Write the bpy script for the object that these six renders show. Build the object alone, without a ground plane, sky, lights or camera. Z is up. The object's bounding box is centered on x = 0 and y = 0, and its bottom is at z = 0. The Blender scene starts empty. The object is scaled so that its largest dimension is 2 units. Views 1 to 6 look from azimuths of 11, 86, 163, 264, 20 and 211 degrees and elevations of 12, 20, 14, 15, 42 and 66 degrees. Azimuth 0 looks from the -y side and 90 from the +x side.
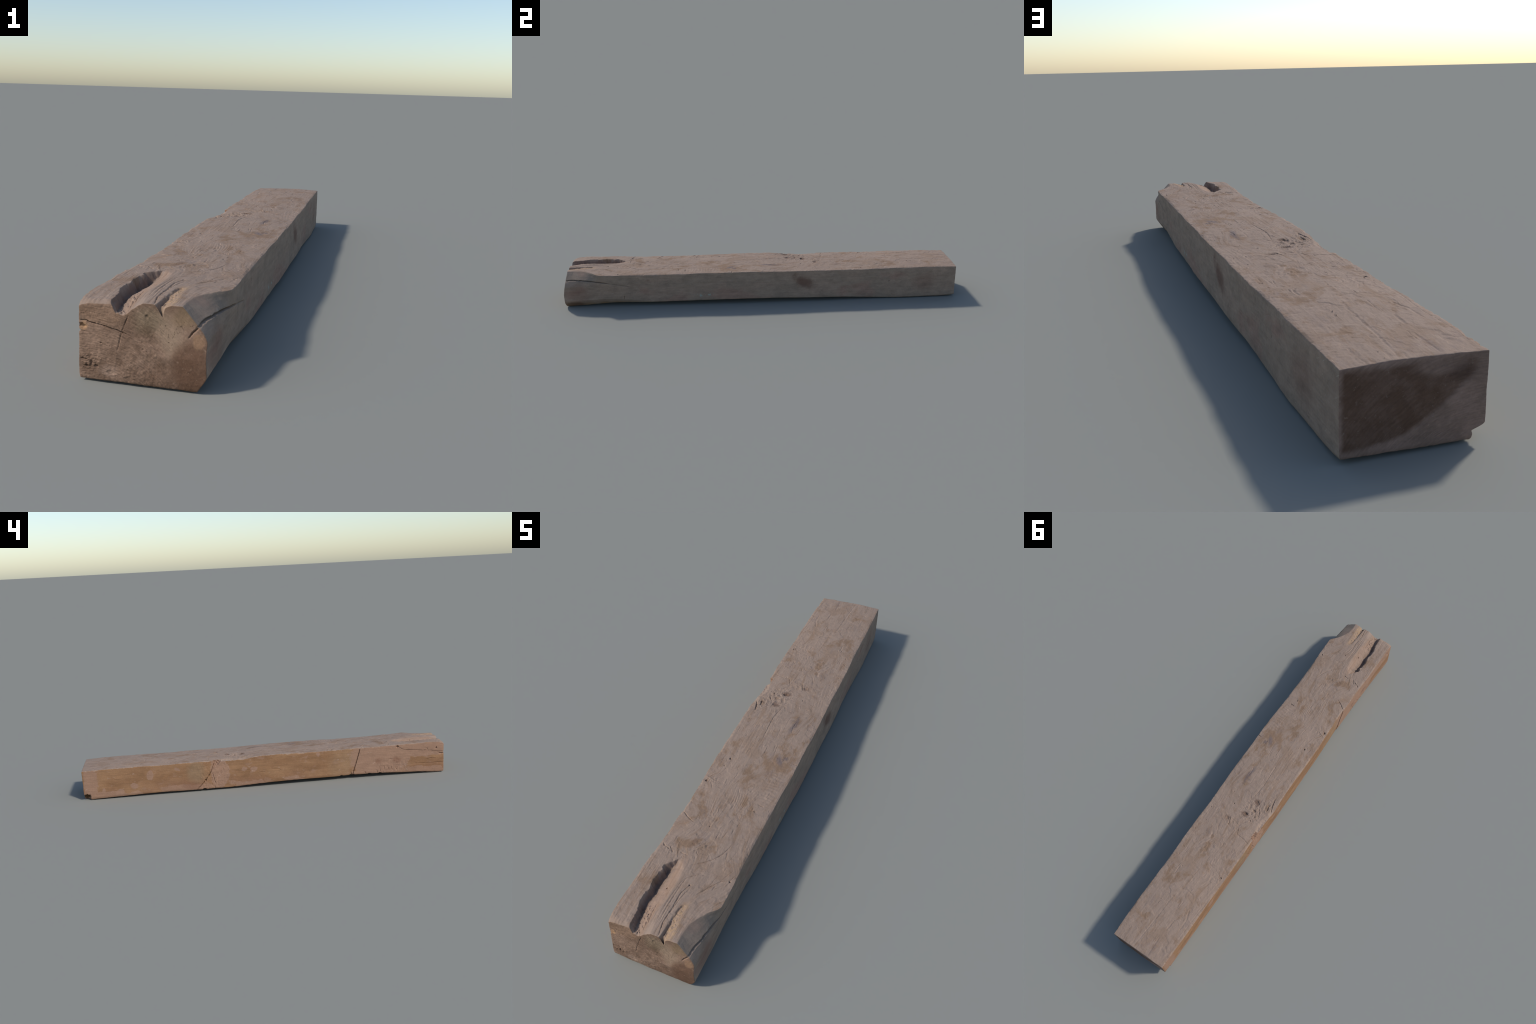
# A weathered, roughly sawn timber beam: one solid body lofted along y between
# profile tables, with rotted grooves, splits, knots and chips as real relief.
import bpy, math
import numpy as np

# ----------------------------------------------------------------------------
# resolution
# ----------------------------------------------------------------------------
NX, NY, NZ = 216, 1420, 132          # across, along, up

# ----------------------------------------------------------------------------
# noise helpers (seeded gradient noise)
# ----------------------------------------------------------------------------
def _hash(ix, iy, seed):
    h = (ix.astype(np.int64) * 374761393 + iy.astype(np.int64) * 668265263 + seed * 1442695041) & 0xFFFFFFFF
    h = ((h ^ (h >> 13)) * 1274126177) & 0xFFFFFFFF
    h = (h ^ (h >> 16)) & 0xFFFFFFFF
    return h

def gnoise(u, v, seed=0):
    """Gradient noise, about -0.7..0.7."""
    u = np.asarray(u, float); v = np.asarray(v, float)
    u, v = np.broadcast_arrays(u, v)
    iu = np.floor(u).astype(np.int64); iv = np.floor(v).astype(np.int64)
    fu = u - iu; fv = v - iv
    su = fu * fu * fu * (fu * (fu * 6 - 15) + 10)
    sv = fv * fv * fv * (fv * (fv * 6 - 15) + 10)
    def dot(dx, dy):
        a = _hash(iu + dx, iv + dy, seed) * (2 * math.pi / 4294967296.0)
        return np.cos(a) * (fu - dx) + np.sin(a) * (fv - dy)
    n00, n10, n01, n11 = dot(0, 0), dot(1, 0), dot(0, 1), dot(1, 1)
    a = n00 + su * (n10 - n00); b = n01 + su * (n11 - n01)
    return a + sv * (b - a)

def fbm(u, v, octaves=4, seed=0, gain=0.5):
    s = 0; a = 1.0; f = 1.0
    for o in range(octaves):
        s = s + a * gnoise(u * f, v * f, seed + 17 * o)
        a *= gain; f *= 2.03
    return s

def sstep(e0, e1, x):
    t = np.clip((x - e0) / (e1 - e0), 0, 1)
    return t * t * (3 - 2 * t)

def curve(y, pts):
    """Smooth (monotone-ish cubic) interpolation through control points (y, value)."""
    p = np.array(pts, float); xs, ys = p[:, 0], p[:, 1]
    m = np.gradient(ys, xs)
    y = np.clip(np.asarray(y, float), xs[0], xs[-1])
    i = np.clip(np.searchsorted(xs, y) - 1, 0, len(xs) - 2)
    h = xs[i + 1] - xs[i]; t = (y - xs[i]) / h
    return ((2*t**3 - 3*t**2 + 1) * ys[i] + (t**3 - 2*t**2 + t) * h * m[i]
            + (-2*t**3 + 3*t**2) * ys[i + 1] + (t**3 - t**2) * h * m[i + 1])

def line(y, pts):
    p = np.array(pts, float)
    return np.interp(y, p[:, 0], p[:, 1])

def strokes(u, v, table, seed=0, wob=0.0012):
    """Depth of grooves: each (polyline, half width, depth).  Negative depth raises a ridge."""
    out = np.zeros_like(u)
    wu = u + wob * gnoise(u * 90, v * 90, seed + 5) + 0.6 * wob * gnoise(u * 260, v * 260, seed + 6)
    wv = v + wob * gnoise(u * 90, v * 90, seed + 7) + 0.6 * wob * gnoise(u * 260, v * 260, seed + 8)
    for pts, w, d in table:
        P = np.array(pts, float)
        lo = P.min(0) - w * 2 - 0.004; hi = P.max(0) + w * 2 + 0.004
        sel = (u > lo[0]) & (u < hi[0]) & (v > lo[1]) & (v < hi[1])
        if not sel.any():
            continue
        a, b = wu[sel], wv[sel]
        L = np.concatenate([[0], np.cumsum(np.hypot(*np.diff(P, axis=0).T))])
        best = np.full(a.shape, 9.0); along = np.zeros(a.shape)
        for k in range(len(P) - 1):
            e = P[k + 1] - P[k]; ee = e @ e
            t = np.clip(((a - P[k, 0]) * e[0] + (b - P[k, 1]) * e[1]) / ee, 0, 1)
            dd = np.hypot(a - P[k, 0] - t * e[0], b - P[k, 1] - t * e[1])
            m = dd < best
            best[m] = dd[m]; along[m] = (L[k] + t * math.sqrt(ee))[m]
        f = along / L[-1]
        taper = np.clip(np.minimum(f, 1 - f) * 5, 0, 1) ** 0.7 * 0.75 + 0.25
        taper = taper * (0.8 + 0.5 * gnoise(along * 110, along * 0 + d * 999, seed + 3))
        prof = np.clip(1 - (best / (w * (0.5 + 0.5 * taper))) ** 2, 0, 1)
        g = np.zeros_like(out[sel]); g[:] = d * taper * prof
        o = out[sel]
        out[sel] = np.where(d > 0, np.maximum(o, g), o + g)
    return out

def pits(u, v, table, seed=0):
    """Depth of holes: each (u, v, radius u, radius v, depth)."""
    out = np.zeros_like(u)
    for cu, cv, ru, rv, d in table:
        sel = (np.abs(u - cu) < ru * 1.7) & (np.abs(v - cv) < rv * 1.7)
        if not sel.any():
            continue
        a = (u[sel] - cu) / ru; b = (v[sel] - cv) / rv
        r = np.hypot(a, b) * (1 + 0.45 * gnoise(u[sel] * 150 + cu * 77, v[sel] * 150, seed))
        g = d * (1 - sstep(0.45, 1.1, r))
        out[sel] = np.where(abs(d) == d, np.maximum(out[sel], g), out[sel] + g)
    return out

def blob(u, v, cu, cv, ru, rv, soft=0.5):
    return 1 - sstep(1 - soft, 1 + soft, np.hypot((u - cu) / ru, (v - cv) / rv))

# ----------------------------------------------------------------------------
# the long edges of the beam (y, value)
# ----------------------------------------------------------------------------
RIGHT_TOP_X = [(-1.0, .1335), (-.95, .1375), (-.90, .1415), (-.85, .1430), (-.75, .1445), (-.65, .1395), (-.55, .1381), (-.45, .1391), (-.35, .1406),
               (-.25, .1430), (-.15, .1422), (-.05, .1419), (.05, .1419), (.15, .1391), (.25, .1368), (.35, .1378),
               (.45, .1361), (.55, .1333), (.65, .1317), (.75, .1328), (.85, .1306), (.95, .1275), (1.0, .1252)]
RIGHT_TOP_Z = [(-1.0, .1740), (-.92, .1748), (-.85, .1745), (-.75, .1712), (-.65, .1693), (-.55, .1687), (-.45, .1674),
               (-.35, .1691), (-.25, .1710), (-.15, .1702), (.05, .1688), (.15, .1658), (.35, .1651), (.55, .1643),
               (.75, .1660), (.95, .1642), (1.0, .1620)]
RIGHT_BOT_X = [(-1.0, .1340), (-.85, .1340), (-.65, .1330), (-.45, .1355), (-.25, .1390), (-.15, .1420), (-.05, .1425),
               (.05, .1412), (.15, .1389), (.25, .1390), (.35, .1370), (.45, .1325), (.55, .1308), (.65, .1316),
               (.75, .1335), (.85, .1310), (.95, .1284), (1.0, .1265)]
RIGHT_BOT_Z = [(-1.0, .0030), (-.92, .0060), (-.85, .0100), (-.75, .0165), (-.55, .0183), (-.35, .0211), (-.15, .0240),
               (.05, .0228), (.20, .0196), (.33, .0175), (.45, .0120), (.55, .0072), (.65, .0042), (.85, .0040),
               (.95, .0060), (1.0, .0100)]
LEFT_TOP_X = [(-1.0, -.1375), (-.95, -.1390), (-.85, -.1382), (-.75, -.1374), (-.65, -.1325), (-.55, -.1325), (-.45, -.1317),
              (-.35, -.1343), (-.25, -.1380), (-.15, -.1394), (-.05, -.1376), (.05, -.1390), (.12, -.1415), (.20, -.1360),
              (.35, -.1376), (.45, -.1382), (.65, -.1375), (.85, -.1377), (1.0, -.1358)]
LEFT_TOP_Z = [(-1.0, .1670), (-.97, .1700), (-.92, .1735), (-.75, .1733), (-.65, .1702), (-.55, .1699), (-.45, .1692), (-.25, .1699),
              (-.05, .1719), (.05, .1714), (.15, .1650), (.25, .1640), (.35, .1647), (.45, .1648), (.55, .1627),
              (.75, .1644), (.85, .1630), (.95, .1614), (1.0, .1598)]
LEFT_BOT_X = [(-1.0, -.1435), (-.8, -.1385), (-.6, -.1350), (-.45, -.1340), (-.2, -.1385), (.1, -.1400), (.35, -.1375), (1.0, -.1362)]
LEFT_BOT_Z = [(-1.0, .0060), (-.95, .0040), (-.85, .0078), (-.75, .0128), (-.65, .0175), (-.55, .0200), (-.35, .0192),
              (-.15, .0196), (.05, .0155), (.15, .0108), (.25, .0086), (.45, .0095), (.60, .0112), (.75, .0075),
              (.95, .0040), (1.0, .0030)]

# growth rings run round a pith line below the left side of the beam
PITH_X, PITH_Z = -.12, -.13

# knots on the top face that bend the grain: (x, y, strength, radius x, radius y)
TOP_KNOTS = [(-.055, .185, .050, .045, .060), (.030, .390, .030, .035, .050), (-.085, -.520, -.040, .050, .060),
             (.140, -.730, -.060, .080, .100), (-.050, -.640, .030, .050, .040), (.080, -.420, .025, .040, .060),
             (-.110, -.340, .025, .035, .030), (.070, .120, -.030, .050, .090), (-.090, .545, .025, .040, .040),
             (.020, -.330, .020, .040, .050)]

def top_grain(x, y):
    psi = x + 0.012 * fbm(x * 6, y * 3, 2, 41)
    for kx, ky, a, rx, ry in TOP_KNOTS:
        psi = psi + a * np.exp(-((x - kx) / rx) ** 2 - ((y - ky) / ry) ** 2)
    return psi

# ----------------------------------------------------------------------------
# top face
# ----------------------------------------------------------------------------
TRENCH_L = [(-1.0, -.064), (-.985, -.066), (-.955, -.0705), (-.92, -.0755), (-.88, -.0800), (-.84, -.0785), (-.774, -.0815),
            (-.742, -.0780), (-.720, -.0610), (-.700, -.0430), (-.69, -.040)]
TRENCH_R = [(-1.0, .000), (-.985, -.002), (-.92, -.010), (-.85, -.012), (-.78, -.013), (-.738, -.0155), (-.715, -.030), (-.700, -.0430), (-.69, -.040)]
NOTCH_L = [(-1.0, .024), (-.985, .0255), (-.95, .0275), (-.90, .0290), (-.877, .0310), (-.862, .0370), (-.858, .045)]
NOTCH_R = [(-1.0, .057), (-.95, .0565), (-.92, .0570), (-.876, .0575), (-.862, .0530), (-.858, .045)]
CREASE = [(-1.0, .137), (-.9875, .1388), (-.9691, .1425), (-.9451, .1443), (-.9155, .1440), (-.8821, .1422), (-.8454, .1397), (-.80, .1345)]
CHAMFER = [(-1.0, .0836), (-.979, .0832), (-.9525, .0826), (-.915, .0875), (-.886, .1007), (-.859, .1160), (-.834, .1385), (-.815, .1500)]

TOP_GROOVES = [
    # weathered grain grooves along the ridge between the two rotted channels
    ([(.0234, -.990), (.0137, -.931), (.0168, -.885), (.0151, -.823), (.0264, -.788), (.0450, -.778)], .0022, .0032),
    ([(.0190, -.900), (.0210, -.850), (.0256, -.823), (.0330, -.800)], .0016, .0024),
    ([(.0030, -.940), (.0000, -.880), (.0020, -.800), (.0050, -.766), (.0250, -.745), (.0433, -.7256)], .0016, .0020),
    ([(-.0060, -.930), (-.0070, -.860), (-.0040, -.790), (.0080, -.755)], .0014, .0014),
    ([(.0080, -.985), (.0080, -.900), (.0090, -.820)], .0013, .0012),
    ([(-.0339, -.880), (-.0320, -.920), (-.0280, -.955)], .0015, .0030),
    # sweeping grain that turns out to the right edge
    ([(-.0042, -.7129), (.0263, -.6889), (.0486, -.6659), (.0674, -.6346), (.0782, -.5918)], .0020, .0028),
    ([(.0160, -.700), (.0400, -.680), (.0600, -.650), (.0720, -.610)], .0013, .0010),
    ([(.0555, -.8195), (.0773, -.7762), (.0899, -.718)], .0014, .0013),
    ([(.0600, -.810), (.0820, -.770), (.1050, -.735), (.1275, -.7229), (.1410, -.6882)], .0015, .0022),
    ([(.0640, -.822), (.0880, -.782), (.1180, -.748)], .0013, .0012),
    ([(.1035, -.7326), (.1239, -.6815)], .0012, .0016),
    ([(.0700, -.700), (.0950, -.660), (.1050, -.600)], .0013, .0010),
    # short splits
    ([(-.0332, -.6810), (-.0560, -.6775)], .0022, .0045),
    ([(-.0952, -.6769), (-.1185, -.6685), (-.1252, -.660)], .0020, .0045),
    ([(-.0800, -.6860), (-.0980, -.6660)], .0014, .0025),
    ([(-.0753, -.5462), (-.1059, -.5300), (-.1220, -.5160), (-.1350, -.5110)], .0016, .0045),
    ([(.1071, -.3957), (.0865, -.3923)], .0018, .0050),
    ([(.1460, -.1617), (.1265, -.1598)], .0018, .0050),
    ([(.0407, -.0793), (.0490, -.1526)], .0014, .0018),
    ([(.0330, -.0900), (.0400, -.1300)], .0012, .0016),
    ([(.0113, -.1089), (.0132, -.1521)], .0012, .0020),
    ([(-.0208, .1357), (-.0246, .1027), (-.0299, .0519), (-.0268, .0014), (-.0238, -.0495), (-.020, -.090)], .0018, .0024),
    ([(-.0100, .1100), (-.0140, .0400), (-.0110, -.0300)], .0012, .0012),
    ([(.0615, .0608), (.0590, .0255), (.066, -.01)], .0016, .0022),
    ([(.0300, .0700), (.0330, -.0100)], .0012, .0012),
    ([(-.1340, .1420), (-.1220, .1180), (-.1176, .1011), (-.1137, .0757)], .0030, .0060),
    ([(-.1114, .1500), (-.1062, .1134)], .0030, .0055),
    ([(-.0787, .1574), (-.0900, .1800)], .0022, .0040),
    ([(-.0012, .3032), (.0055, .2838), (.0138, .2631)], .0018, .0040),
    ([(-.1350, .3300), (-.0959, .3209), (-.0610, .3173), (-.0449, .2785)], .0015, .0030),
    ([(-.0449, .2785), (-.0200, .2700), (.0198, .2642)], .0013, .0018),
    ([(-.0085, .3567), (.0315, .3734)], .0012, .0014),
    ([(-.1163, .5286), (-.1100, .5400)], .0022, .0040),
    ([(-.1160, .5286), (-.0700, .5100), (-.020, .500)], .0012, .0014),
    ([(.0850, -.0100), (.0880, .0350)], .0012, .0012),
    # soft drying creases at the sound end
    ([(.0216, .985), (.0132, .8568), (.0111, .7473), (.0054, .690)], .0042, .0012),
    ([(-.0521, .985), (-.0513, .9345), (-.0495, .8908)], .0042, .0013),
    ([(-.0553, .8567), (-.0590, .7985)], .0050, .0020),
    ([(-.1033, .8298), (-.1038, .7737), (-.0857, .7242)], .0046, .0016),
    ([(.0685, .5838), (.0678, .6212)], .0040, .0020),
    ([(.0054, .6700), (-.0300, .6600), (-.0620, .6645)], .0044, .0016),
    ([(-.1320, .640), (-.1240, .780), (-.1260, .880)], .0016, .0010),
    # raised splinter rows
    ([(.0076, -.6209), (-.0100, -.6400), (-.0326, -.6671)], .0035, -.0022),
    ([(-.0950, -.3436), (-.1130, -.3360), (-.1290, -.3300)], .0045, -.0022),
    ([(-.0762, .5464), (-.0800, .5700)], .0060, -.0012),
    ([(-.0150, -.5437), (-.0089, -.4454)], .0030, -.0008),
    ([(.0300, -.3800), (.0450, -.3186)], .0030, -.0008),
]
def weather_scars(seed, count):
    """Short splinters and checks laid along the local grain; denser where the top is rough."""
    rng = np.random.default_rng(seed)
    out = []
    zones = [(-.08, .18, .07), (-.02, .40, .09), (.0, -.35, .12), (.03, -.50, .10), (-.03, -.62, .08), (.07, -.72, .07), (.03, -.10, .12),
             (-.09, -.34, .05), (-.08, .55, .05), (.09, .55, .06), (-.1, -.68, .05)]
    while len(out) < count:
        if rng.random() < .75:
            zx, zy, zr = zones[rng.integers(len(zones))]
            x, y = zx + rng.normal() * zr * .5, zy + rng.normal() * zr * .8
        else:
            x, y = rng.uniform(-.13, .135), rng.uniform(-.9, .95)
        if abs(x) > .132 or (y < -.70 and x < .06):
            continue
        e = 1e-3
        g = np.array([(top_grain(x + e, y) - top_grain(x - e, y)), (top_grain(x, y + e) - top_grain(x, y - e))]) / (2 * e)
        t = np.array([-g[1], g[0]]); t = t / max(np.hypot(*t), 1e-6)
        a = rng.normal() * .25; t = np.array([t[0] * math.cos(a) - t[1] * math.sin(a), t[0] * math.sin(a) + t[1] * math.cos(a)])
        L = rng.uniform(.004, .018) * (.6 if y > .6 else 1)
        p = np.array([x, y]); m = p + rng.normal(size=2) * .0012
        d = rng.uniform(.0004, .0017) * (.5 if y > .6 else 1)
        if rng.random() < .50:
            d = -d * .7
        out.append(([tuple(p - t * L), tuple(m), tuple(p + t * L)], rng.uniform(.0012, .0030), d))
    return out

TOP_PITS = [
    (-.0339, -.8161, .0030, .0040, .0060), (.1295, -.7267, .0030, .0030, .0050), (.0267, -.7863, .0030, .0030, .0040),
    (-.0870, -.2195, .0035, .0050, .0070), (.0372, .1994, .0030, .0030, .0050), (.1178, .2729, .0022, .0022, .0040),
    (.1194, .4008, .0022, .0022, .0040), (-.1203, -.3500, .0050, .0060, .0070), (-.0920, -.2600, .0030, .0030, .0030),
    (-.0539, .1392, .0130, .0110, .0040), (-.0363, .2120, .0110, .0080, .0070), (-.0627, .1800, .0090, .0070, .0045),
    (-.0749, .2300, .0040, .0030, .0050), (-.0813, .2031, .0030, .0030, .0040), (.0225, .2750, .0090, .0090, .0030),
    (.0298, .3870, .0100, .0140, .0014), (-.0193, -.5437, .0020, .0030, .0030), (-.1190, .5300, .0030, .0040, .0040),
    (.1100, .5009, .0022, .0022, .0030), (.0612, .5813, .0030, .0030, .0020), (-.1360, .9700, .0030, .0035, .0040),
    (.0390, .4600, .0020, .0020, .0020), (.0720, .1500, .0020, .0020, .0030), (.1000, .3400, .0018, .0018, .0030),
    (.0890, -.4269, .0040, .0025, .0040), (-.0960, -.9100, .0060, .0080, .0008),
]

SCARS = weather_scars(7, 230)

def top_z(x, y):
    zr = curve(y, RIGHT_TOP_Z); zl = curve(y, LEFT_TOP_Z)
    s = np.clip((x + .138) / .278, 0, 1)
    z = zl + (zr - zl) * s
    # crowned around the rotted end, gently hollow elsewhere
    z = z + .0010 + .0045 * np.sin(np.pi * s) ** .8 + .0045 * np.sin(np.pi * s) * np.exp(-((y - .66) / .13) ** 2)
    z = z + .0016 * fbm(x * 7 + 3, y * 5, 3, 11)
    psi = top_grain(x, y)
    # grain ribs, stronger in weathered areas
    wear = 0.35 + 0.9 * sstep(-.15, .35, fbm(x * 9, y * 6, 3, 23)) + 0.7 * sstep(-.62, -.75, y)
    wear = wear * (1 - 0.55 * sstep(.55, .8, y))
    z = z + .00055 * wear * fbm(psi * 150, y * 9 + psi * 12, 3, 31, .6)
    z = z + .00028 * fbm(x * 190, y * 110, 3, 37)
    # shallow scabs: thin layers flaked off with ragged borders
    fl = fbm(x * 16 + .6 * gnoise(x * 50, y * 50, 3), y * 11, 4, 53)
    z = z - .0007 * sstep(.02, .16, fl) + .0005 * sstep(-.06, -.26, fl)
    # adze chatter across the grain near the right edge
    z = z + .00035 * np.sin(y * 420 + 5 * gnoise(x * 20, y * 20, 9)) * blob(x, y, .10, -.30, .03, .10) \
          + .0003 * np.sin(psi * 700) * blob(x, y, .02, -.40, .03, .05)
    # broken, rough knot areas
    for cx, cy, rx, ry, amp in ((-.055, .185, .055, .055, .0032), (-.105, .125, .030, .050, .0025), (-.015, -.640, .030, .035, .0018),
                                (-.105, -.340, .030, .020, .0022), (-.090, -.675, .040, .022, .0018), (-.085, .555, .030, .030, .0014),
                                (.045, -.345, .022, .040, .0014), (.020, .430, .050, .060, .0011), (.05, -.47, .03, .03, .0012),
                                (-.01, .285, .05, .035, .0016), (.115, .60, .02, .03, .0010), (-.04, -.50, .03, .05, .0011)):
        z = z + amp * blob(x, y, cx, cy, rx, ry, .7) * fbm(x * 75, y * 60, 4, int(abs(cy) * 1000), .6)
    # ---- main rotted channel: steep fluted wall on the left, long bank on the right
    yy = y + .003 * gnoise(x * 60, y * 30, 61)
    flute = .0100 * gnoise(yy * 34 + .5 * gnoise(yy * 90, x * 30, 62), x * 22, 63) + .0028 * gnoise(yy * 150, x * 60, 64) \
        + .0050 * np.exp(-((yy + .765) / .006) ** 2) + .0040 * np.exp(-((yy + .735) / .005) ** 2)
    xl = line(yy, TRENCH_L) - .0025 + flute * sstep(-.995, -.95, y)
    xr = line(yy, TRENCH_R)
    w = np.maximum(xr - xl, 1e-4)
    f = (x - xl) / w
    depth = .0290 * sstep(0, .036, w) * (1 - .10 * sstep(-.80, -.90, y)) * (.12 + .88 * sstep(-.696, -.752, y + .35 * (x + .055) + .010 * gnoise(x * 110, y * 25, 66)))
    f0 = .20
    wall = np.clip(sstep(.0, f0, f) ** .7 + .22 * gnoise(yy * 55, f * 7, 65) * sstep(0, .06, f) * sstep(f0, .16, f), 0, 1.05)
    bank = np.clip((f - f0) / (1 - f0), 0, 1)
    near_end = sstep(-.93, -.985, y)
    bank = np.clip((bank - .34 * near_end) / (1 - .34 * near_end), 0, 1)
    bank = 1 - bank * (2 - bank) * .35 - bank * .65
    prof = np.where(f < f0, wall, bank) * (f > 0) * (f < 1)
    crumbs = .0090 * blob(x, y, -.050, -.945, .020, .060) * np.abs(fbm(x * 85, y * 70, 3, 67))
    inside = sstep(.2, .6, prof)
    z = z - depth * prof + inside * crumbs + .0019 * inside * fbm(x * 170, y * 14, 3, 69, .6)
    # ---- second channel, crumbly
    nl = line(y, NOTCH_L) + .0012 * gnoise(y * 120, x * 40, 71)
    nr = line(y, NOTCH_R) + .0025 * gnoise(y * 90, x * 40, 72)
    nw = np.maximum(nr - nl, 1e-4); g = (x - nl) / nw
    nd = (.0050 + .0075 * sstep(-.89, -.985, y)) * sstep(0, .018, nw)
    npf = np.where(g < .22, sstep(0, .22, g), 1 - np.clip((g - .22) / .78, 0, 1) ** .85) * (g > 0) * (g < 1)
    z = z - nd * npf + .0042 * sstep(.15, .5, npf) * np.maximum(0, fbm(x * 130, y * 95, 3, 74)) * 1.5
    z = z - .033 * (1 - sstep(.25, 1.05, np.hypot((x - .0340) / .0125, (y + .994) / .022)))
    z = z - strokes(x, y, TOP_GROOVES, 81) - strokes(x, y, SCARS, 85) - pits(x, y, TOP_PITS, 83)
    # worn left corner at the rotted end, nibbled arrises
    xe = curve(y, LEFT_TOP_X); xre = curve(y, RIGHT_TOP_X)
    dl = x - xe; dr = xre - x
    nib_l = 1.3 * np.maximum(0, gnoise(y * 26, y * 0 + .5, 91)) + 1.1 * np.maximum(0, gnoise(y * 90, y * 0 + .2, 92))
    nib_r = 1.3 * np.maximum(0, gnoise(y * 22, y * 0 + .5, 93)) + 1.2 * np.maximum(0, gnoise(y * 110, y * 0 + .2, 94))
    z = z - .0045 * nib_l * np.clip(1 - dl / .006, 0, 1.5) - .0030 * nib_r * np.clip(1 - dr / .005, 0, 1.5) * sstep(-.85, -.8, y)
    z = z - .0060 * sstep(-.955, -.985, y) * np.clip(1 - (x + .138) / .020, 0, 1)
    z = z - .0050 * np.clip((-.966 - y) / .016, 0, 1.2) ** 2 * sstep(-.058, -.070, x)
    # broken-out knot on the left arris
    brk = blob(x, y, -.142, .225, .020, .058, .35) * sstep(.296, .286, y + .25 * (x + .14))
    z = z - .0065 * brk * (1 + .5 * gnoise(x * 110, y * 110, 95))
    z = z - .0040 * blob(x, y, -.142, .135, .012, .030, .5)
    return z

# ----------------------------------------------------------------------------
# underside
# ----------------------------------------------------------------------------
def bottom_z(x, y):
    s = np.clip((x + .137) / .273, 0, 1)
    zl = curve(y, LEFT_BOT_Z); zr = curve(y, RIGHT_BOT_Z)
    z = zl + (zr - zl) * s
    z = z - .0020 * np.sin(np.pi * s) * sstep(1.0, .8, np.abs(y))
    z = z + .0018 * sstep(.97, .85, np.abs(y))
    z = z + .0016 * fbm(x * 12, y * 8, 3, 111) + .0008 * fbm(x * 90, y * 8, 3, 113) + .0006 * fbm(x * 120, y * 120, 2, 114)
    nib = np.maximum(0, gnoise(y * 60, x * 0 + .7, 115))
    z = z + .0040 * nib * np.clip(1 - (x + .138) / .006, 0, 1)
    ends = np.maximum(sstep(-.985, -1.0, y), sstep(.98, .997, y))
    z = z + ends * .003 * np.maximum(0, gnoise(x * 90, y * 0 + .3, 117))
    for cy, d in ((-.4556, .009), (-.4028, .006), (.3535, .006), (-.620, .004), (-.56, .003)):
        z = z + d * blob(x, y, -.140, cy, .014, .009, .5)
    return np.maximum(z, .0)

# ----------------------------------------------------------------------------
# sides
# ----------------------------------------------------------------------------
LEFT_GROOVES = [   # in (y, z)
    ([(.2870, .172), (.2893, .1642), (.2991, .1395), (.3112, .1128), (.3230, .0903), (.3457, .0600), (.3902, .0142), (.400, .004)], .0021, .0090),
    ([(.2700, .170), (.2775, .1548), (.3090, .1148)], .0026, .0050),
    ([(.3060, .1000), (.3027, .0843), (.2965, .0537), (.2895, .0337)], .0014, .0055),
    ([(.3140, .085), (.3080, .060), (.3010, .035)], .0012, .0028),
    ([(.3000, .030), (.2950, .008)], .0014, .0030), ([(.2600, .115), (.2600, .085)], .0012, .0025),
    ([(.2480, .125), (.2450, .105)], .0012, .0025),
    ([(-.5120, .180), (-.5104, .1727), (-.4903, .1031), (-.4651, .0227), (-.462, .005)], .0019, .0090),
    ([(-.4556, .040), (-.4620, .018)], .0022, .0060),
    ([(-.7163, .1662), (-.7466, .1465), (-.7879, .1400), (-.850, .1335), (-.9101, .1281), (-.9500, .122), (-.990, .119)], .0013, .0060),
    ([(-.9400, .1150), (-.9586, .1122), (-.990, .1060)], .0026, .0055),
    ([(-.8800, .080), (-.8975, .0842), (-.9458, .0848)], .0014, .0040),
    ([(-.8034, .0611), (-.880, .0600), (-.990, .0562)], .0011, .0050),
    ([(-.6162, .060), (-.6220, .028)], .0014, .0035), ([(-.6400, .062), (-.6465, .034)], .0014, .0030),
    ([(-.6610, .060), (-.6700, .030)], .0014, .0035), ([(-.6800, .058), (-.6900, .032)], .0015, .0040),
    ([(-.7050, .048), (-.7180, .026)], .0013, .0030), ([(-.6000, .045), (-.6050, .022)], .0014, .0030),
    ([(-.6550, .100), (-.7050, .092)], .0014, .0020),
    ([(-.0133, .0939), (-.0600, .0900), (-.0670, .0830)], .0012, .0035),
    ([(.0524, .0826), (.0200, .0800)], .0011, .0030), ([(-.060, .082), (-.045, .080)], .0012, .0020),
    ([(.8300, .1085), (.7960, .1040)], .0016, -.0016), ([(.8400, .094), (.8150, .0975)], .0012, -.0010),
    ([(.8150, .124), (.8000, .130), (.780, .124)], .0011, .0012),
    ([(.600, .1340), (.580, .1260)], .0011, .0012), ([(.730, .046), (.690, .052)], .0012, -.0012),
]
LEFT_PITS = [(.3457, .0600, .0050, .0040, .0080), (-.7180, .1630, .0080, .0075, .0085), (-.9384, .1422, .0028, .0055, .0080),
             (-.9640, .1080, .0120, .0060, .0045), (-.8850, .1400, .0050, .0060, .0020), (-.9500, .0700, .0020, .0020, .0020),
             (.6500, .1230, .0020, .0020, .0020), (-.4700, .022, .0060, .0050, .0060), (-.5350, .030, .0060, .0040, .0040)]

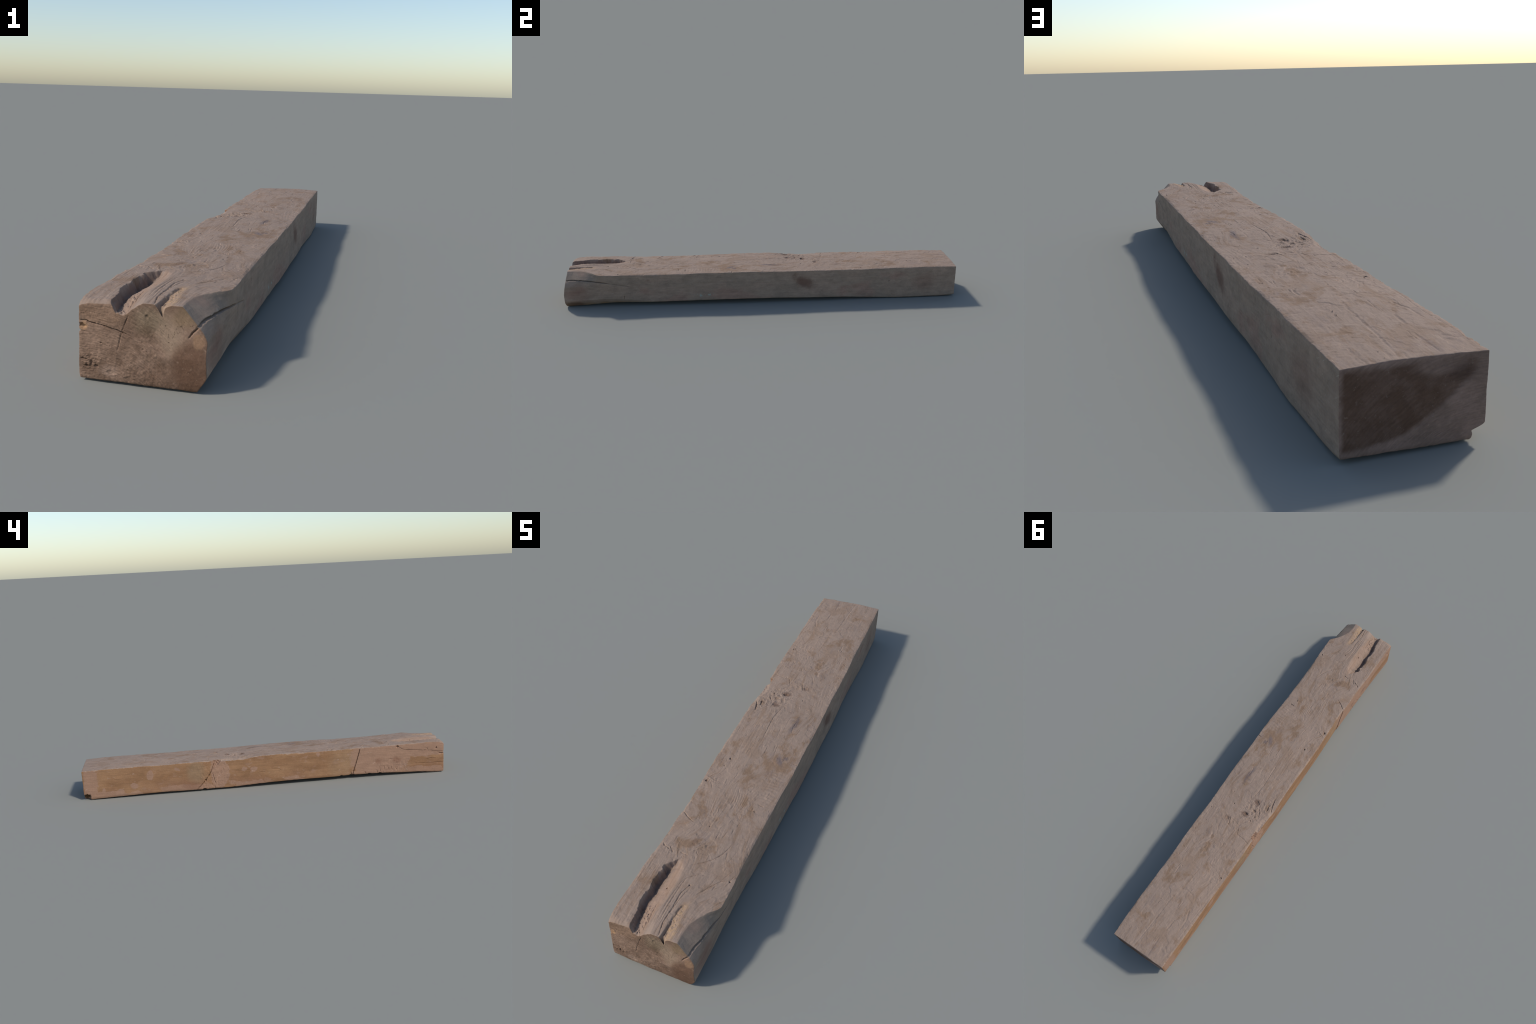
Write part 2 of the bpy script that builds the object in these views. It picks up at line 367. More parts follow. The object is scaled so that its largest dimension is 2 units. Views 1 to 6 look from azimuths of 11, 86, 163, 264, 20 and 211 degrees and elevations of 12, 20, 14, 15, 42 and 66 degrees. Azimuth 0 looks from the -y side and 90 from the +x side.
def left_x(y, z):
    zb = curve(y, LEFT_BOT_Z); zt = curve(y, LEFT_TOP_Z)
    t = np.clip((z - zb) / (zt - zb), -.1, 1.1)
    xb = curve(y, LEFT_BOT_X); xt = curve(y, LEFT_TOP_X)
    x = xb + .0016 + (xt - .0028 - xb) * t
    x = x + .0012 * fbm(y * 6, z * 14, 3, 131) + .0003 * fbm(y * 14, z * 330, 3, 133) + .00035 * fbm(y * 120, z * 160, 3, 135)
    knot = blob(y, z, .300, .085, .085, .11, .6) + .9 * blob(y, z, -.69, .055, .10, .05, .6)
    x = x - .0018 * knot * fbm(y * 70, z * 40, 4, 137)
    # the face steps back a little between the splits beside the knot, and at the slanted split
    ya = line(z, [(0, .395), (.0142, .3902), (.0600, .3457), (.1128, .3112), (.1395, .3015), (.1750, .2990)])
    yb = line(z, [(0, .395), (.1128, .3112), (.1350, .2800), (.1750, .2440)])
    jag = .0030 * gnoise(z * 120, y * 60, 139)
    x = x + .0125 * sstep(.112, .158, z) * sstep(yb - .003, yb + .006, y + jag) * sstep(ya + .002, ya - .002, y + jag) * (1 + .35 * gnoise(y * 120, z * 90, 138))
    split = y - line(z, [(0, -.460), (.0227, -.4651), (.1031, -.4903), (.1727, -.5104)])
    x = x + .0022 * sstep(-.001, .001, split) * (1 - sstep(.02, .10, split)) - .0010 * sstep(.0, -.08, split) * sstep(-.30, -.08, split)
    x = x + strokes(y, z, LEFT_GROOVES, 141) + pits(y, z, LEFT_PITS, 143)
    # corner broken off at the foot of the sound end
    x = x + .024 * sstep(.958, .970, y + .006 * gnoise(z * 110, y * 90, 145)) * sstep(.036, .022, z + .007 * gnoise(y * 120, z * 60, 147)) \
          * (1 + .25 * gnoise(y * 160, z * 160, 148))
    # chipped lower arris and ragged corner at the rotted end
    x = x + .004 * np.clip(1 - (z - zb) / .010, 0, 1) * .6
    x = x + .0022 * sstep(-.960, -.985, y) * np.abs(gnoise(z * 130, y * 40, 149))
    return x

RIGHT_GROOVES = [
    ([(-1.0, .1370), (-.9875, .1388), (-.9691, .1425), (-.9451, .1443), (-.9155, .1440), (-.8821, .1422), (-.8454, .1397), (-.8036, .1345), (-.770, .128)], .0024, .0150),
    ([(-.775, .1290), (-.7341, .1215), (-.6926, .1125), (-.660, .1060)], .0015, .0050),
    ([(-.7030, .0370), (-.7005, .0589)], .0022, .0045),
    ([(-.830, .098), (-.800, .075)], .0013, .0010), ([(-.60, .060), (-.50, .060)], .0011, .0008),
    ([(.60, .128), (.64, .142)], .0013, .0010),
]
RIGHT_PITS = [(-.5800, .1374, .0050, .0030, .0025), (.6460, .0977, .0025, .0025, .0040), (.3446, .0452, .0025, .0025, .0030),
              (.1553, .1436, .0050, .0040, .0018), (-.76, .080, .0040, .0040, .0015)]

def right_x(y, z):
    zb = curve(y, RIGHT_BOT_Z); zt = curve(y, RIGHT_TOP_Z)
    t = np.clip((z - zb) / (zt - zb), -.1, 1.1)
    xb = curve(y, RIGHT_BOT_X); xt = curve(y, RIGHT_TOP_X)
    x = xb + (xt - xb) * t + .0014
    # big sweeping chamfer worn off the upper corner at the rotted end
    d = np.maximum(0, x - line(y, CHAMFER)) * sstep(-.80, -.83, y)
    # facet meets the side in a crease, where the long split opened
    zk = line(y, CREASE)
    fk = .36 - .17 * sstep(-.985, -.925, y)
    up = np.clip((z - zk) / np.maximum(zt - zk, .004), 0, 1.1)
    low = np.clip((z - zk + .030) / .030, 0, 1)
    x = x - d * np.where(z > zk, fk + (1 - fk) * up, fk * low ** 1.3)
    x = x + .0016 * fbm(y * 7, z * 10, 3, 151) + .00035 * fbm(y * 16, z * 260, 3, 153) + .0004 * fbm(y * 110, z * 110, 3, 155)
    x = x - .0006 * fbm(y * 45, z * 50, 3, 157)
    x = x - strokes(y, z, RIGHT_GROOVES, 161, .0006) - pits(y, z, RIGHT_PITS, 163)
    # under-cut lower corner
    cut = .018 * sstep(-.55, -.85, y) + .003
    hh = .028 * sstep(-.50, -.85, y) + .006
    x = x - cut * np.clip(1 - (z - zb) / hh, 0, 1) ** 1.1
    return x

# ----------------------------------------------------------------------------
# ends
# ----------------------------------------------------------------------------
END_GROOVES = [   # rotted end, in (x, z)
    ([(-.1420, .1290), (-.1255, .1315), (-.1108, .1272), (-.0800, .1225), (-.0424, .1139), (-.0330, .1110)], .0011, .0075),
    ([(-.0290, .1560), (-.0307, .1510), (-.0407, .1245), (-.0457, .1080), (-.0534, .0739)], .0010, .0032),
    ([(.0694, .1471), (.0915, .1261)], .0009, .0025),
    ([(.1200, .1420), (.1148, .1369), (.1050, .1270), (.0963, .1155)], .0015, .0090),
]
END_PITS = [(-.1300, .0470, .0085, .0018, .0050), (-.1130, .0430, .0030, .0060, .0030), (-.1230, .0330, .0100, .0018, .0045),
            (-.1020, .0350, .0050, .0030, .0035), (-.0900, .0870, .0022, .0014, .0025), (-.1320, .1180, .0090, .0060, .0060),
            (.0020, .0840, .0020, .0014, .0020), (.0080, .1500, .0040, .0050, .0020), (-.0700, .0250, .0100, .0060, .0016),
            (-.0300, .0150, .0120, .0070, .0018)]

def end_front(x, z):
    s = np.clip((x + .138) / .272, 0, 1); t = np.clip(z / .174, 0, 1)
    lefty = -.9805
    righty = line(t, [(0, -.9935), (.12, -.9975), (.42, -.9995), (.65, -.9930), (.80, -.9885), (1, -.9830)])
    y = lefty + (righty - lefty) * s ** .8
    y = y - .004 * np.sin(np.pi * s) * np.sin(np.pi * np.clip(t, .02, .98))
    r = np.hypot(x - PITH_X, z - PITH_Z) + .0010 * fbm(x * 22, z * 22, 2, 171)
    rough = 1 - .75 * sstep(.02, .06, x)
    ang = np.arctan2(z - PITH_Z, x - PITH_X)
    rib = fbm(r * 330, ang * 14, 2, 172, .5)
    y = y - .0011 * rough * np.clip(rib, -.5, .25) * (.7 + .6 * gnoise(x * 25, z * 25, 178))
    y = y - .0009 * fbm(x * 30, z * 30, 3, 173, .5) - .0005 * fbm(x * 170, z * 170, 3, 174) * (.5 + rough)
    y = y + strokes(x, z, END_GROOVES, 175, .0008) + pits(x, z, END_PITS, 176)
    y = y + .0030 * blob(x, z, -.118, .042, .022, .020, .6) * np.abs(fbm(x * 85, z * 85, 3, 177)) * 1.6
    # worn, slightly rounded borders
    y = y + .0035 * np.clip(1 - z / .012, 0, 1) ** 2
    y = y + .0012 * sstep(.0, .02, blob(x, z, .120, .125, .016, .020, .3)) * 0
    return y

def end_back(x, z):
    y = .9955 + .0036 * np.sin(np.pi * np.clip((x + .137) / .265, 0, 1)) * np.sin(np.pi * np.clip(z / .165, 0, 1))
    r = np.hypot(x - PITH_X, z - PITH_Z) + .0015 * fbm(x * 20, z * 20, 3, 181)
    y = y + .00028 * np.sin(r * 2 * math.pi / .0036) * (.6 + .8 * gnoise(x * 25, z * 25, 182))
    y = y + .0008 * fbm(x * 30, z * 30, 3, 183) + .0003 * fbm(x * 160, z * 160, 3, 184)
    y = y - .0045 * np.clip(1 - z / .016, 0, 1) ** 1.6
    # saw marks of the wedge-shaped dark patch
    y = y - .0008 * sstep(-.002, .002, (x + .006) * .62 + (z - .043) * .78) * blob(x, z, .02, .09, .16, .09, .2)
    return y

# ----------------------------------------------------------------------------
# build the closed body: eight corners, twelve edges, six faces
# ----------------------------------------------------------------------------
def solve(px, py, pz, fx=None, fy=None, fz=None, n=10):
    x, y, z = [np.array(a, float) for a in (px, py, pz)]
    for _ in range(n):
        if fz: z = .5 * z + .5 * fz(x, y)
        if fx: x = .5 * x + .5 * fx(y, z)
        if fy: y = .5 * y + .5 * fy(x, z)
    return x, y, z

FX = (left_x, right_x); FY = (end_front, end_back); FZ = (bottom_z, top_z)
X0 = (-.137, .134); Y0 = (-.985, .995); Z0 = (.006, .168)
corner = {}
for i in (0, 1):
    for j in (0, 1):
        for k in (0, 1):
            c = solve([X0[i]], [Y0[j]], [Z0[k]], FX[i], FY[j], FZ[k], 30)
            corner[i, j, k] = np.array([a[0] for a in c])
sx = np.linspace(0, 1, NX + 1); sz = np.linspace(0, 1, NZ + 1)
sy = np.linspace(0, 1, NY + 1)

def lerp(a, b, t):
    return a + (b - a) * t

edge = {}
for i in (0, 1):
    for k in (0, 1):
        a, b = corner[i, 0, k], corner[i, 1, k]
        y = lerp(a[1], b[1], sy)
        x, y, z = solve(lerp(a[0], b[0], sy), y, lerp(a[2], b[2], sy), FX[i], None, FZ[k], 16)
        e = np.stack([x, y, z], 1); e[0], e[-1] = a, b
        edge['y', i, k] = e
for j in (0, 1):
    for k in (0, 1):
        a, b = corner[0, j, k], corner[1, j, k]
        x = lerp(a[0], b[0], sx)
        x, y, z = solve(x, lerp(a[1], b[1], sx), lerp(a[2], b[2], sx), None, FY[j], FZ[k], 16)
        e = np.stack([x, y, z], 1); e[0], e[-1] = a, b
        edge['x', j, k] = e
for i in (0, 1):
    for j in (0, 1):
        a, b = corner[i, j, 0], corner[i, j, 1]
        z = lerp(a[2], b[2], sz)
        x, y, z = solve(lerp(a[0], b[0], sz), lerp(a[1], b[1], sz), z, FX[i], FY[j], None, 16)
        e = np.stack([x, y, z], 1); e[0], e[-1] = a, b
        edge['z', i, j] = e

def coons(c0, c1, d0, d1, su, sv):
    """c0,c1 run along u at v=0,1; d0,d1 run along v at u=0,1."""
    u = su[:, None, None]; v = sv[None, :, None]
    S = (1 - v) * c0[:, None] + v * c1[:, None] + (1 - u) * d0[None] + u * d1[None]
    B = (1 - u) * (1 - v) * c0[0] + u * (1 - v) * c0[-1] + (1 - u) * v * c1[0] + u * v * c1[-1]
    return S - B

faces = {}
for k in (0, 1):     # bottom, top: (x along u, y along v)
    S = coons(edge['x', 0, k], edge['x', 1, k], edge['y', 0, k], edge['y', 1, k], sx, sy)
    keep = S.copy(); S[..., 2] = FZ[k](S[..., 0], S[..., 1])
    S[0], S[-1], S[:, 0], S[:, -1] = keep[0], keep[-1], keep[:, 0], keep[:, -1]
    faces['z', k] = S
for i in (0, 1):     # left, right: (y along u, z along v)
    S = coons(edge['y', i, 0], edge['y', i, 1], edge['z', i, 0], edge['z', i, 1], sy, sz)
    keep = S.copy(); S[..., 0] = FX[i](S[..., 1], S[..., 2])
    S[0], S[-1], S[:, 0], S[:, -1] = keep[0], keep[-1], keep[:, 0], keep[:, -1]
    faces['x', i] = S
for j in (0, 1):     # ends: (x along u, z along v)
    S = coons(edge['x', j, 0], edge['x', j, 1], edge['z', 0, j], edge['z', 1, j], sx, sz)
    keep = S.copy(); S[..., 1] = FY[j](S[..., 0], S[..., 2])
    S[0], S[-1], S[:, 0], S[:, -1] = keep[0], keep[-1], keep[:, 0], keep[:, -1]
    faces['y', j] = S

# global vertex numbering: lattice index -> id, shared along edges
def lattice(i, j, k):
    return (np.asarray(i, np.int64) * (NY + 1) + j) * (NZ + 1) + k

order = [('z', 1), ('x', 0), ('x', 1), ('z', 0), ('y', 0), ('y', 1)]
all_key, all_pos, quads = [], [], []
I, J, K = np.arange(NX + 1), np.arange(NY + 1), np.arange(NZ + 1)
for ax, n in order:
    S = faces[ax, n]
    if ax == 'z':
        key = lattice(I[:, None], J[None], np.full((1, 1), n * NZ))
        flip = (n == 0)
    elif ax == 'x':
        key = lattice(np.full((1, 1), n * NX), J[:, None], K[None])
        flip = (n == 0)
    else:
        key = lattice(I[:, None], np.full((1, 1), n * NY), K[None])
        flip = (n == 1)
    key = np.broadcast_to(key, S.shape[:2])
    q = np.stack([key[:-1, :-1], key[1:, :-1], key[1:, 1:], key[:-1, 1:]], -1).reshape(-1, 4)
    if flip:
        q = q[:, ::-1]
    all_key.append(key.ravel()); all_pos.append(S.reshape(-1, 3)); quads.append(q)
keys = np.concatenate(all_key); pos = np.concatenate(all_pos)
uk, first = np.unique(keys, return_index=True)
V = pos[first].copy()
Q = [np.searchsorted(uk, q) for q in quads]
allQ = np.concatenate(Q)

# wear the arrises round: relax only near lattice edges
gi = uk // ((NY + 1) * (NZ + 1)); gj = (uk // (NZ + 1)) % (NY + 1); gk = uk % (NZ + 1)
di = np.minimum(gi, NX - gi); dj = np.minimum(gj, NY - gj); dk = np.minimum(gk, NZ - gk)
second = np.sort(np.stack([di, dj, dk]), axis=0)[1]      # distance to the nearest arris, in cells
wgt = np.clip(1 - (second - 1) / 4.0, 0, 1)
wgt = wgt * (.55 + .45 * np.clip(gnoise(V[:, 1] * 14 + V[:, 0] * 20, V[:, 2] * 20, 201) * 2 + .3, 0, 1))
Ea = np.concatenate([allQ[:, [0, 1]], allQ[:, [1, 2]], allQ[:, [2, 3]], allQ[:, [3, 0]]])
act = wgt > 0
Es = Ea[act[Ea[:, 0]]]
cnt = np.bincount(Es[:, 0], minlength=len(V))
for _ in range(5):
    acc = np.stack([np.bincount(Es[:, 0], V[Es[:, 1], c], minlength=len(V)) for c in range(3)], 1)
    avg = acc / np.maximum(cnt, 1)[:, None]
    V = np.where(act[:, None], V + (avg - V) * (.6 * wgt)[:, None], V)
V[:, 2] -= V[:, 2].min()

# area weighted vertex normals of the whole body
A = V[allQ]
fn = np.cross(A[:, 2] - A[:, 0], A[:, 3] - A[:, 1])
VN = np.stack([np.bincount(allQ.ravel(), np.repeat(fn[:, c], 4), minlength=len(V)) for c in range(3)], 1)
VN /= np.maximum(np.linalg.norm(VN, axis=1), 1e-12)[:, None]

# ----------------------------------------------------------------------------
# materials
# ----------------------------------------------------------------------------
class Net:
    """Small expression helper around shader nodes."""
    def __init__(self, name):
        self.mat = bpy.data.materials.new(name)
        self.mat.use_nodes = True
        self.t = self.mat.node_tree
        self.t.nodes.clear()
        self.out = self.t.nodes.new('ShaderNodeOutputMaterial')
        self.bsdf = self.t.nodes.new('ShaderNodeBsdfPrincipled')
        self.t.links.new(self.bsdf.outputs[0], self.out.inputs[0])
        co = self.t.nodes.new('ShaderNodeTexCoord')
        self.P = co.outputs['Object']
        sep = self.t.nodes.new('ShaderNodeSeparateXYZ')
        self.t.links.new(self.P, sep.inputs[0])
        self.x, self.y, self.z = sep.outputs
    def put(self, sock, v):
        if isinstance(v, bpy.types.NodeSocket):
            self.t.links.new(v, sock)
        elif isinstance(v, (tuple, list)) and len(v) == 3 and sock.type == 'RGBA':
            sock.default_value = (*v, 1)
        else:
            sock.default_value = v
    def m(self, op, *a, clamp=False):
        n = self.t.nodes.new('ShaderNodeMath'); n.operation = op; n.use_clamp = clamp
        for s, v in zip(n.inputs, a):
            self.put(s, v)
        return n.outputs[0]
    def add(self, a, b): return self.m('ADD', a, b)
    def sub(self, a, b): return self.m('SUBTRACT', a, b)
    def mul(self, a, b): return self.m('MULTIPLY', a, b)
    def inv(self, a): return self.m('SUBTRACT', 1.0, a)
    def maxi(self, *a):
        r = a[0]
        for b in a[1:]:
            r = self.m('MAXIMUM', r, b)
        return r
    def vec(self, x, y, z):
        n = self.t.nodes.new('ShaderNodeCombineXYZ')
        for s, v in zip(n.inputs, (x, y, z)):
            self.put(s, v)
        return n.outputs[0]
    def vmul(self, v, s):
        n = self.t.nodes.new('ShaderNodeVectorMath'); n.operation = 'MULTIPLY'
        self.put(n.inputs[0], v); n.inputs[1].default_value = s
        return n.outputs[0]
    def vadd(self, a, b):
        n = self.t.nodes.new('ShaderNodeVectorMath'); n.operation = 'ADD'
        self.put(n.inputs[0], a); self.put(n.inputs[1], b)
        return n.outputs[0]
    def noise(self, v, scale=1.0, detail=4.0, rough=.5, dist=0.0, color=False):
        n = self.t.nodes.new('ShaderNodeTexNoise')
        self.put(n.inputs['Vector'], v)
        n.inputs['Scale'].default_value = scale; n.inputs['Detail'].default_value = detail
        n.inputs['Roughness'].default_value = rough; n.inputs['Distortion'].default_value = dist
        return n.outputs['Color'] if color else n.outputs['Fac']
    def step(self, v, a, b):
        n = self.t.nodes.new('ShaderNodeMapRange'); n.interpolation_type = 'SMOOTHSTEP'
        self.put(n.inputs[0], v); n.inputs[1].default_value = a; n.inputs[2].default_value = b
        n.inputs[3].default_value = 0; n.inputs[4].default_value = 1
        return n.outputs[0]
    def mix(self, f, a, b, mode='MIX'):
        n = self.t.nodes.new('ShaderNodeMix'); n.data_type = 'RGBA'; n.blend_type = mode
        self.put(n.inputs[0], f); self.put(n.inputs[6], a); self.put(n.inputs[7], b)
        return n.outputs[2]
    def gain(self, col, f, amount):
        """multiply colour by 1 + amount*(f-.5)*2"""
        k = self.add(self.mul(self.sub(f, .5), 2 * amount), 1.0)
        g = self.t.nodes.new('ShaderNodeVectorMath'); g.operation = 'SCALE'
        self.put(g.inputs[0], col); self.put(g.inputs['Scale'], k)
        return g.outputs[0]
    def spot(self, a, b, ca, cb, ra, rb, soft=.6, ang=0.0):
        """soft ellipse mask in the plane (a, b), 1 inside"""
        da, db = self.sub(a, ca), self.sub(b, cb)
        if ang:
            c, s = math.cos(ang), math.sin(ang)
            da, db = self.add(self.mul(da, c), self.mul(db, s)), self.sub(self.mul(db, c), self.mul(da, s))
        da, db = self.mul(da, 1 / ra), self.mul(db, 1 / rb)
        r = self.m('SQRT', self.add(self.mul(da, da), self.mul(db, db)))
        return self.inv(self.step(r, 1 - soft, 1 + soft))
    def rag(self, mask, scale=70, amt=1.1, lo=.38, hi=.56):
        """break a soft mask into ragged flakes"""
        f = self.add(mask, self.mul(self.sub(self.noise(self.P, scale, 6, .7), .5), amt))
        return self.mul(self.step(f, lo, hi), self.step(mask, .02, .20))
    def warped(self, scale=14, amount=.03, detail=3):
        n = self.noise(self.P, scale, detail, .6, 0, True)
        a = self.t.nodes.new('ShaderNodeVectorMath'); a.operation = 'SUBTRACT'
        self.t.links.new(n, a.inputs[0]); a.inputs[1].default_value = (.5, .5, .5)
        v = self.vadd(self.P, self.vmul(a.outputs[0], (amount, amount, amount)))
        s = self.t.nodes.new('ShaderNodeSeparateXYZ'); self.t.links.new(v, s.inputs[0])
        return v, s.outputs[0], s.outputs[1], s.outputs[2]
    def finish(self, col, height, rough=.85, strength=.35, dist=.0012):
        self.put(self.bsdf.inputs['Base Color'], col)
        self.put(self.bsdf.inputs['Roughness'], rough)
        self.bsdf.inputs['Specular IOR Level'].default_value = .22
        b = self.t.nodes.new('ShaderNodeBump')
        b.inputs['Strength'].default_value = strength; b.inputs['Distance'].default_value = dist
        self.put(b.inputs['Height'], height)
        self.t.links.new(b.outputs[0], self.bsdf.inputs['Normal'])
        return self.mat

def rgb(r, g, b):
    f = lambda c: ((c / 255 + .055) / 1.055) ** 2.4 if c > 10 else c / 255 / 12.92
    return (f(r), f(g), f(b))

MAUVE = rgb(149, 128, 112)
BROWN = rgb(132, 106, 84)
PALE = rgb(172, 142, 118)
DARK = rgb(106, 86, 74)
TAN = rgb(150, 112, 80)
OCHRE = rgb(176, 140, 96)

def make_top():
    n = Net('weathered_top_wood')
    W, wx, wy, wz = n.warped(13, .050, 6)
    # grain follows the same knots as the relief
    psi = n.add(n.x, n.mul(n.sub(n.noise(n.vmul(n.P, (6, 3, 6)), 1, 2), .5), .03))
    for kx, ky, a, rx, ry in TOP_KNOTS:
        dx = n.mul(n.sub(n.x, kx), 1 / rx); dy = n.mul(n.sub(n.y, ky), 1 / ry)
        e = n.m('EXPONENT', n.mul(n.add(n.mul(dx, dx), n.mul(dy, dy)), -1.0))
        psi = n.add(psi, n.mul(e, a))
    G = n.vec(n.mul(psi, 130), n.mul(n.y, 7), n.mul(n.z, 4))
    grain = n.noise(G, 1, 5, .62)
    fine = n.noise(n.P, 420, 3, .6)
    patch = n.noise(n.vmul(W, (11, 8, 11)), 1, 5, .55)
    spots = [(.085, -.165, .050, .085), (.060, .080, .022, .055), (-.090, -.135, .020, .040), (-.100, -.440, .040, .035), (-.090, -.500, .040, .035),
             (.070, .620, .045, .060), (-.016, .888, .014, .020), (.062, .848, .030, .022), (-.110, .440, .024, .018), (.040, -.230, .050, .090),
             (-.030, -.600, .018, .030), (.030, -.400, .022, .030), (.080, -.440, .016, .030), (.060, -.470, .030, .018), (.020, .470, .020, .045),
             (-.100, -.830, .018, .045), (.000, -.270, .018, .060), (.030, .390, .012, .016), (-.062, -.628, .030, .022), (.03, -.64, .03, .02)]
    area = None
    for cx, cy, rx, ry in spots:
        s = n.spot(wx, wy, cx, cy, rx, ry, .6)
        area = s if area is None else n.m('MAXIMUM', area, s)
    mott = n.noise(n.vec(n.mul(psi, 22), n.mul(wy, 13), 0.0), 1, 7, .66)
    f = n.add(mott, n.mul(area, .13))
    streak = n.noise(n.vec(n.mul(psi, 48), n.mul(wy, 5), 3.0), 1, 6, .62)
    brown = n.maxi(n.mul(n.step(f, .51, .70), .85), n.mul(n.step(patch, .52, .66), .40), n.mul(n.step(streak, .52, .66), .55))
    col = n.mix(brown, MAUVE, BROWN)
    cool = n.step(n.noise(n.vec(n.mul(psi, 30), n.mul(n.y, 11), 5.0), 1, 6, .65), .54, .68)
    col = n.mix(n.mul(cool, .40), col, rgb(128, 112, 104))
    col = n.gain(col, grain, .22)
    col = n.mix(n.mul(n.step(grain, .60, .72), .35), col, DARK)
    # pale splintered fibres
    pal = n.step(n.noise(n.vec(n.mul(psi, 230), n.mul(n.y, 26), n.z), 1, 3, .6), .64, .74)
    rough_area = n.step(n.noise(n.P, 13, 2), .50, .62)
    col = n.mix(n.mul(n.mul(pal, n.add(.25, n.mul(rough_area, .75))), .60), col, PALE)
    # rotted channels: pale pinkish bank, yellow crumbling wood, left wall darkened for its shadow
    bank = n.mul(n.spot(n.x, wy, -.036, -.84, .018, .140, .5, -.05), .30)
    col = n.mix(bank, col, rgb(172, 136, 110))
    crumb = n.mul(n.spot(wx, wy, .047, -.935, .015, .075, .30, 0), n.step(n.noise(n.P, 110, 5, .7), .44, .58))
    col = n.mix(n.mul(crumb, .60), col, rgb(176, 144, 104))
    raw = n.mul(n.spot(wx, wy, .048, -.93, .014, .08, .5), .35)
    col = n.mix(raw, col, rgb(168, 136, 106))
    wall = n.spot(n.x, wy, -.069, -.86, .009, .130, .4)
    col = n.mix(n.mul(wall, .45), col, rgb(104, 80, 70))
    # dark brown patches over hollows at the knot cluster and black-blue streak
    k = n.maxi(n.spot(wx, wy, -.036, .216, .016, .014, .5), n.spot(wx, wy, -.055, .138, .014, .012, .5), n.mul(n.spot(wx, wy, .022, .276, .012, .012), .6),
               n.mul(n.spot(wx, wy, -.036, -.62, .010, .020), .6))
    col = n.mix(n.mul(k, .6), col, rgb(92, 68, 54))
    st = n.maxi(n.spot(wx, wy, .078, -.165, .008, .030, .6, .55), n.spot(wx, wy, .092, -.149, .010, .008), n.spot(wx, wy, .060, .04, .006, .05))
    col = n.mix(n.mul(st, .55), col, rgb(98, 88, 90))
    col = n.gain(col, fine, .16)
    col = n.gain(col, n.noise(n.P, 60, 4, .6), .12)
    h = n.add(n.mul(grain, .8), n.add(n.mul(fine, .5), n.mul(n.noise(n.P, 160, 3, .6), .5)))
    return n.finish(col, h, .88, .35, .0014)

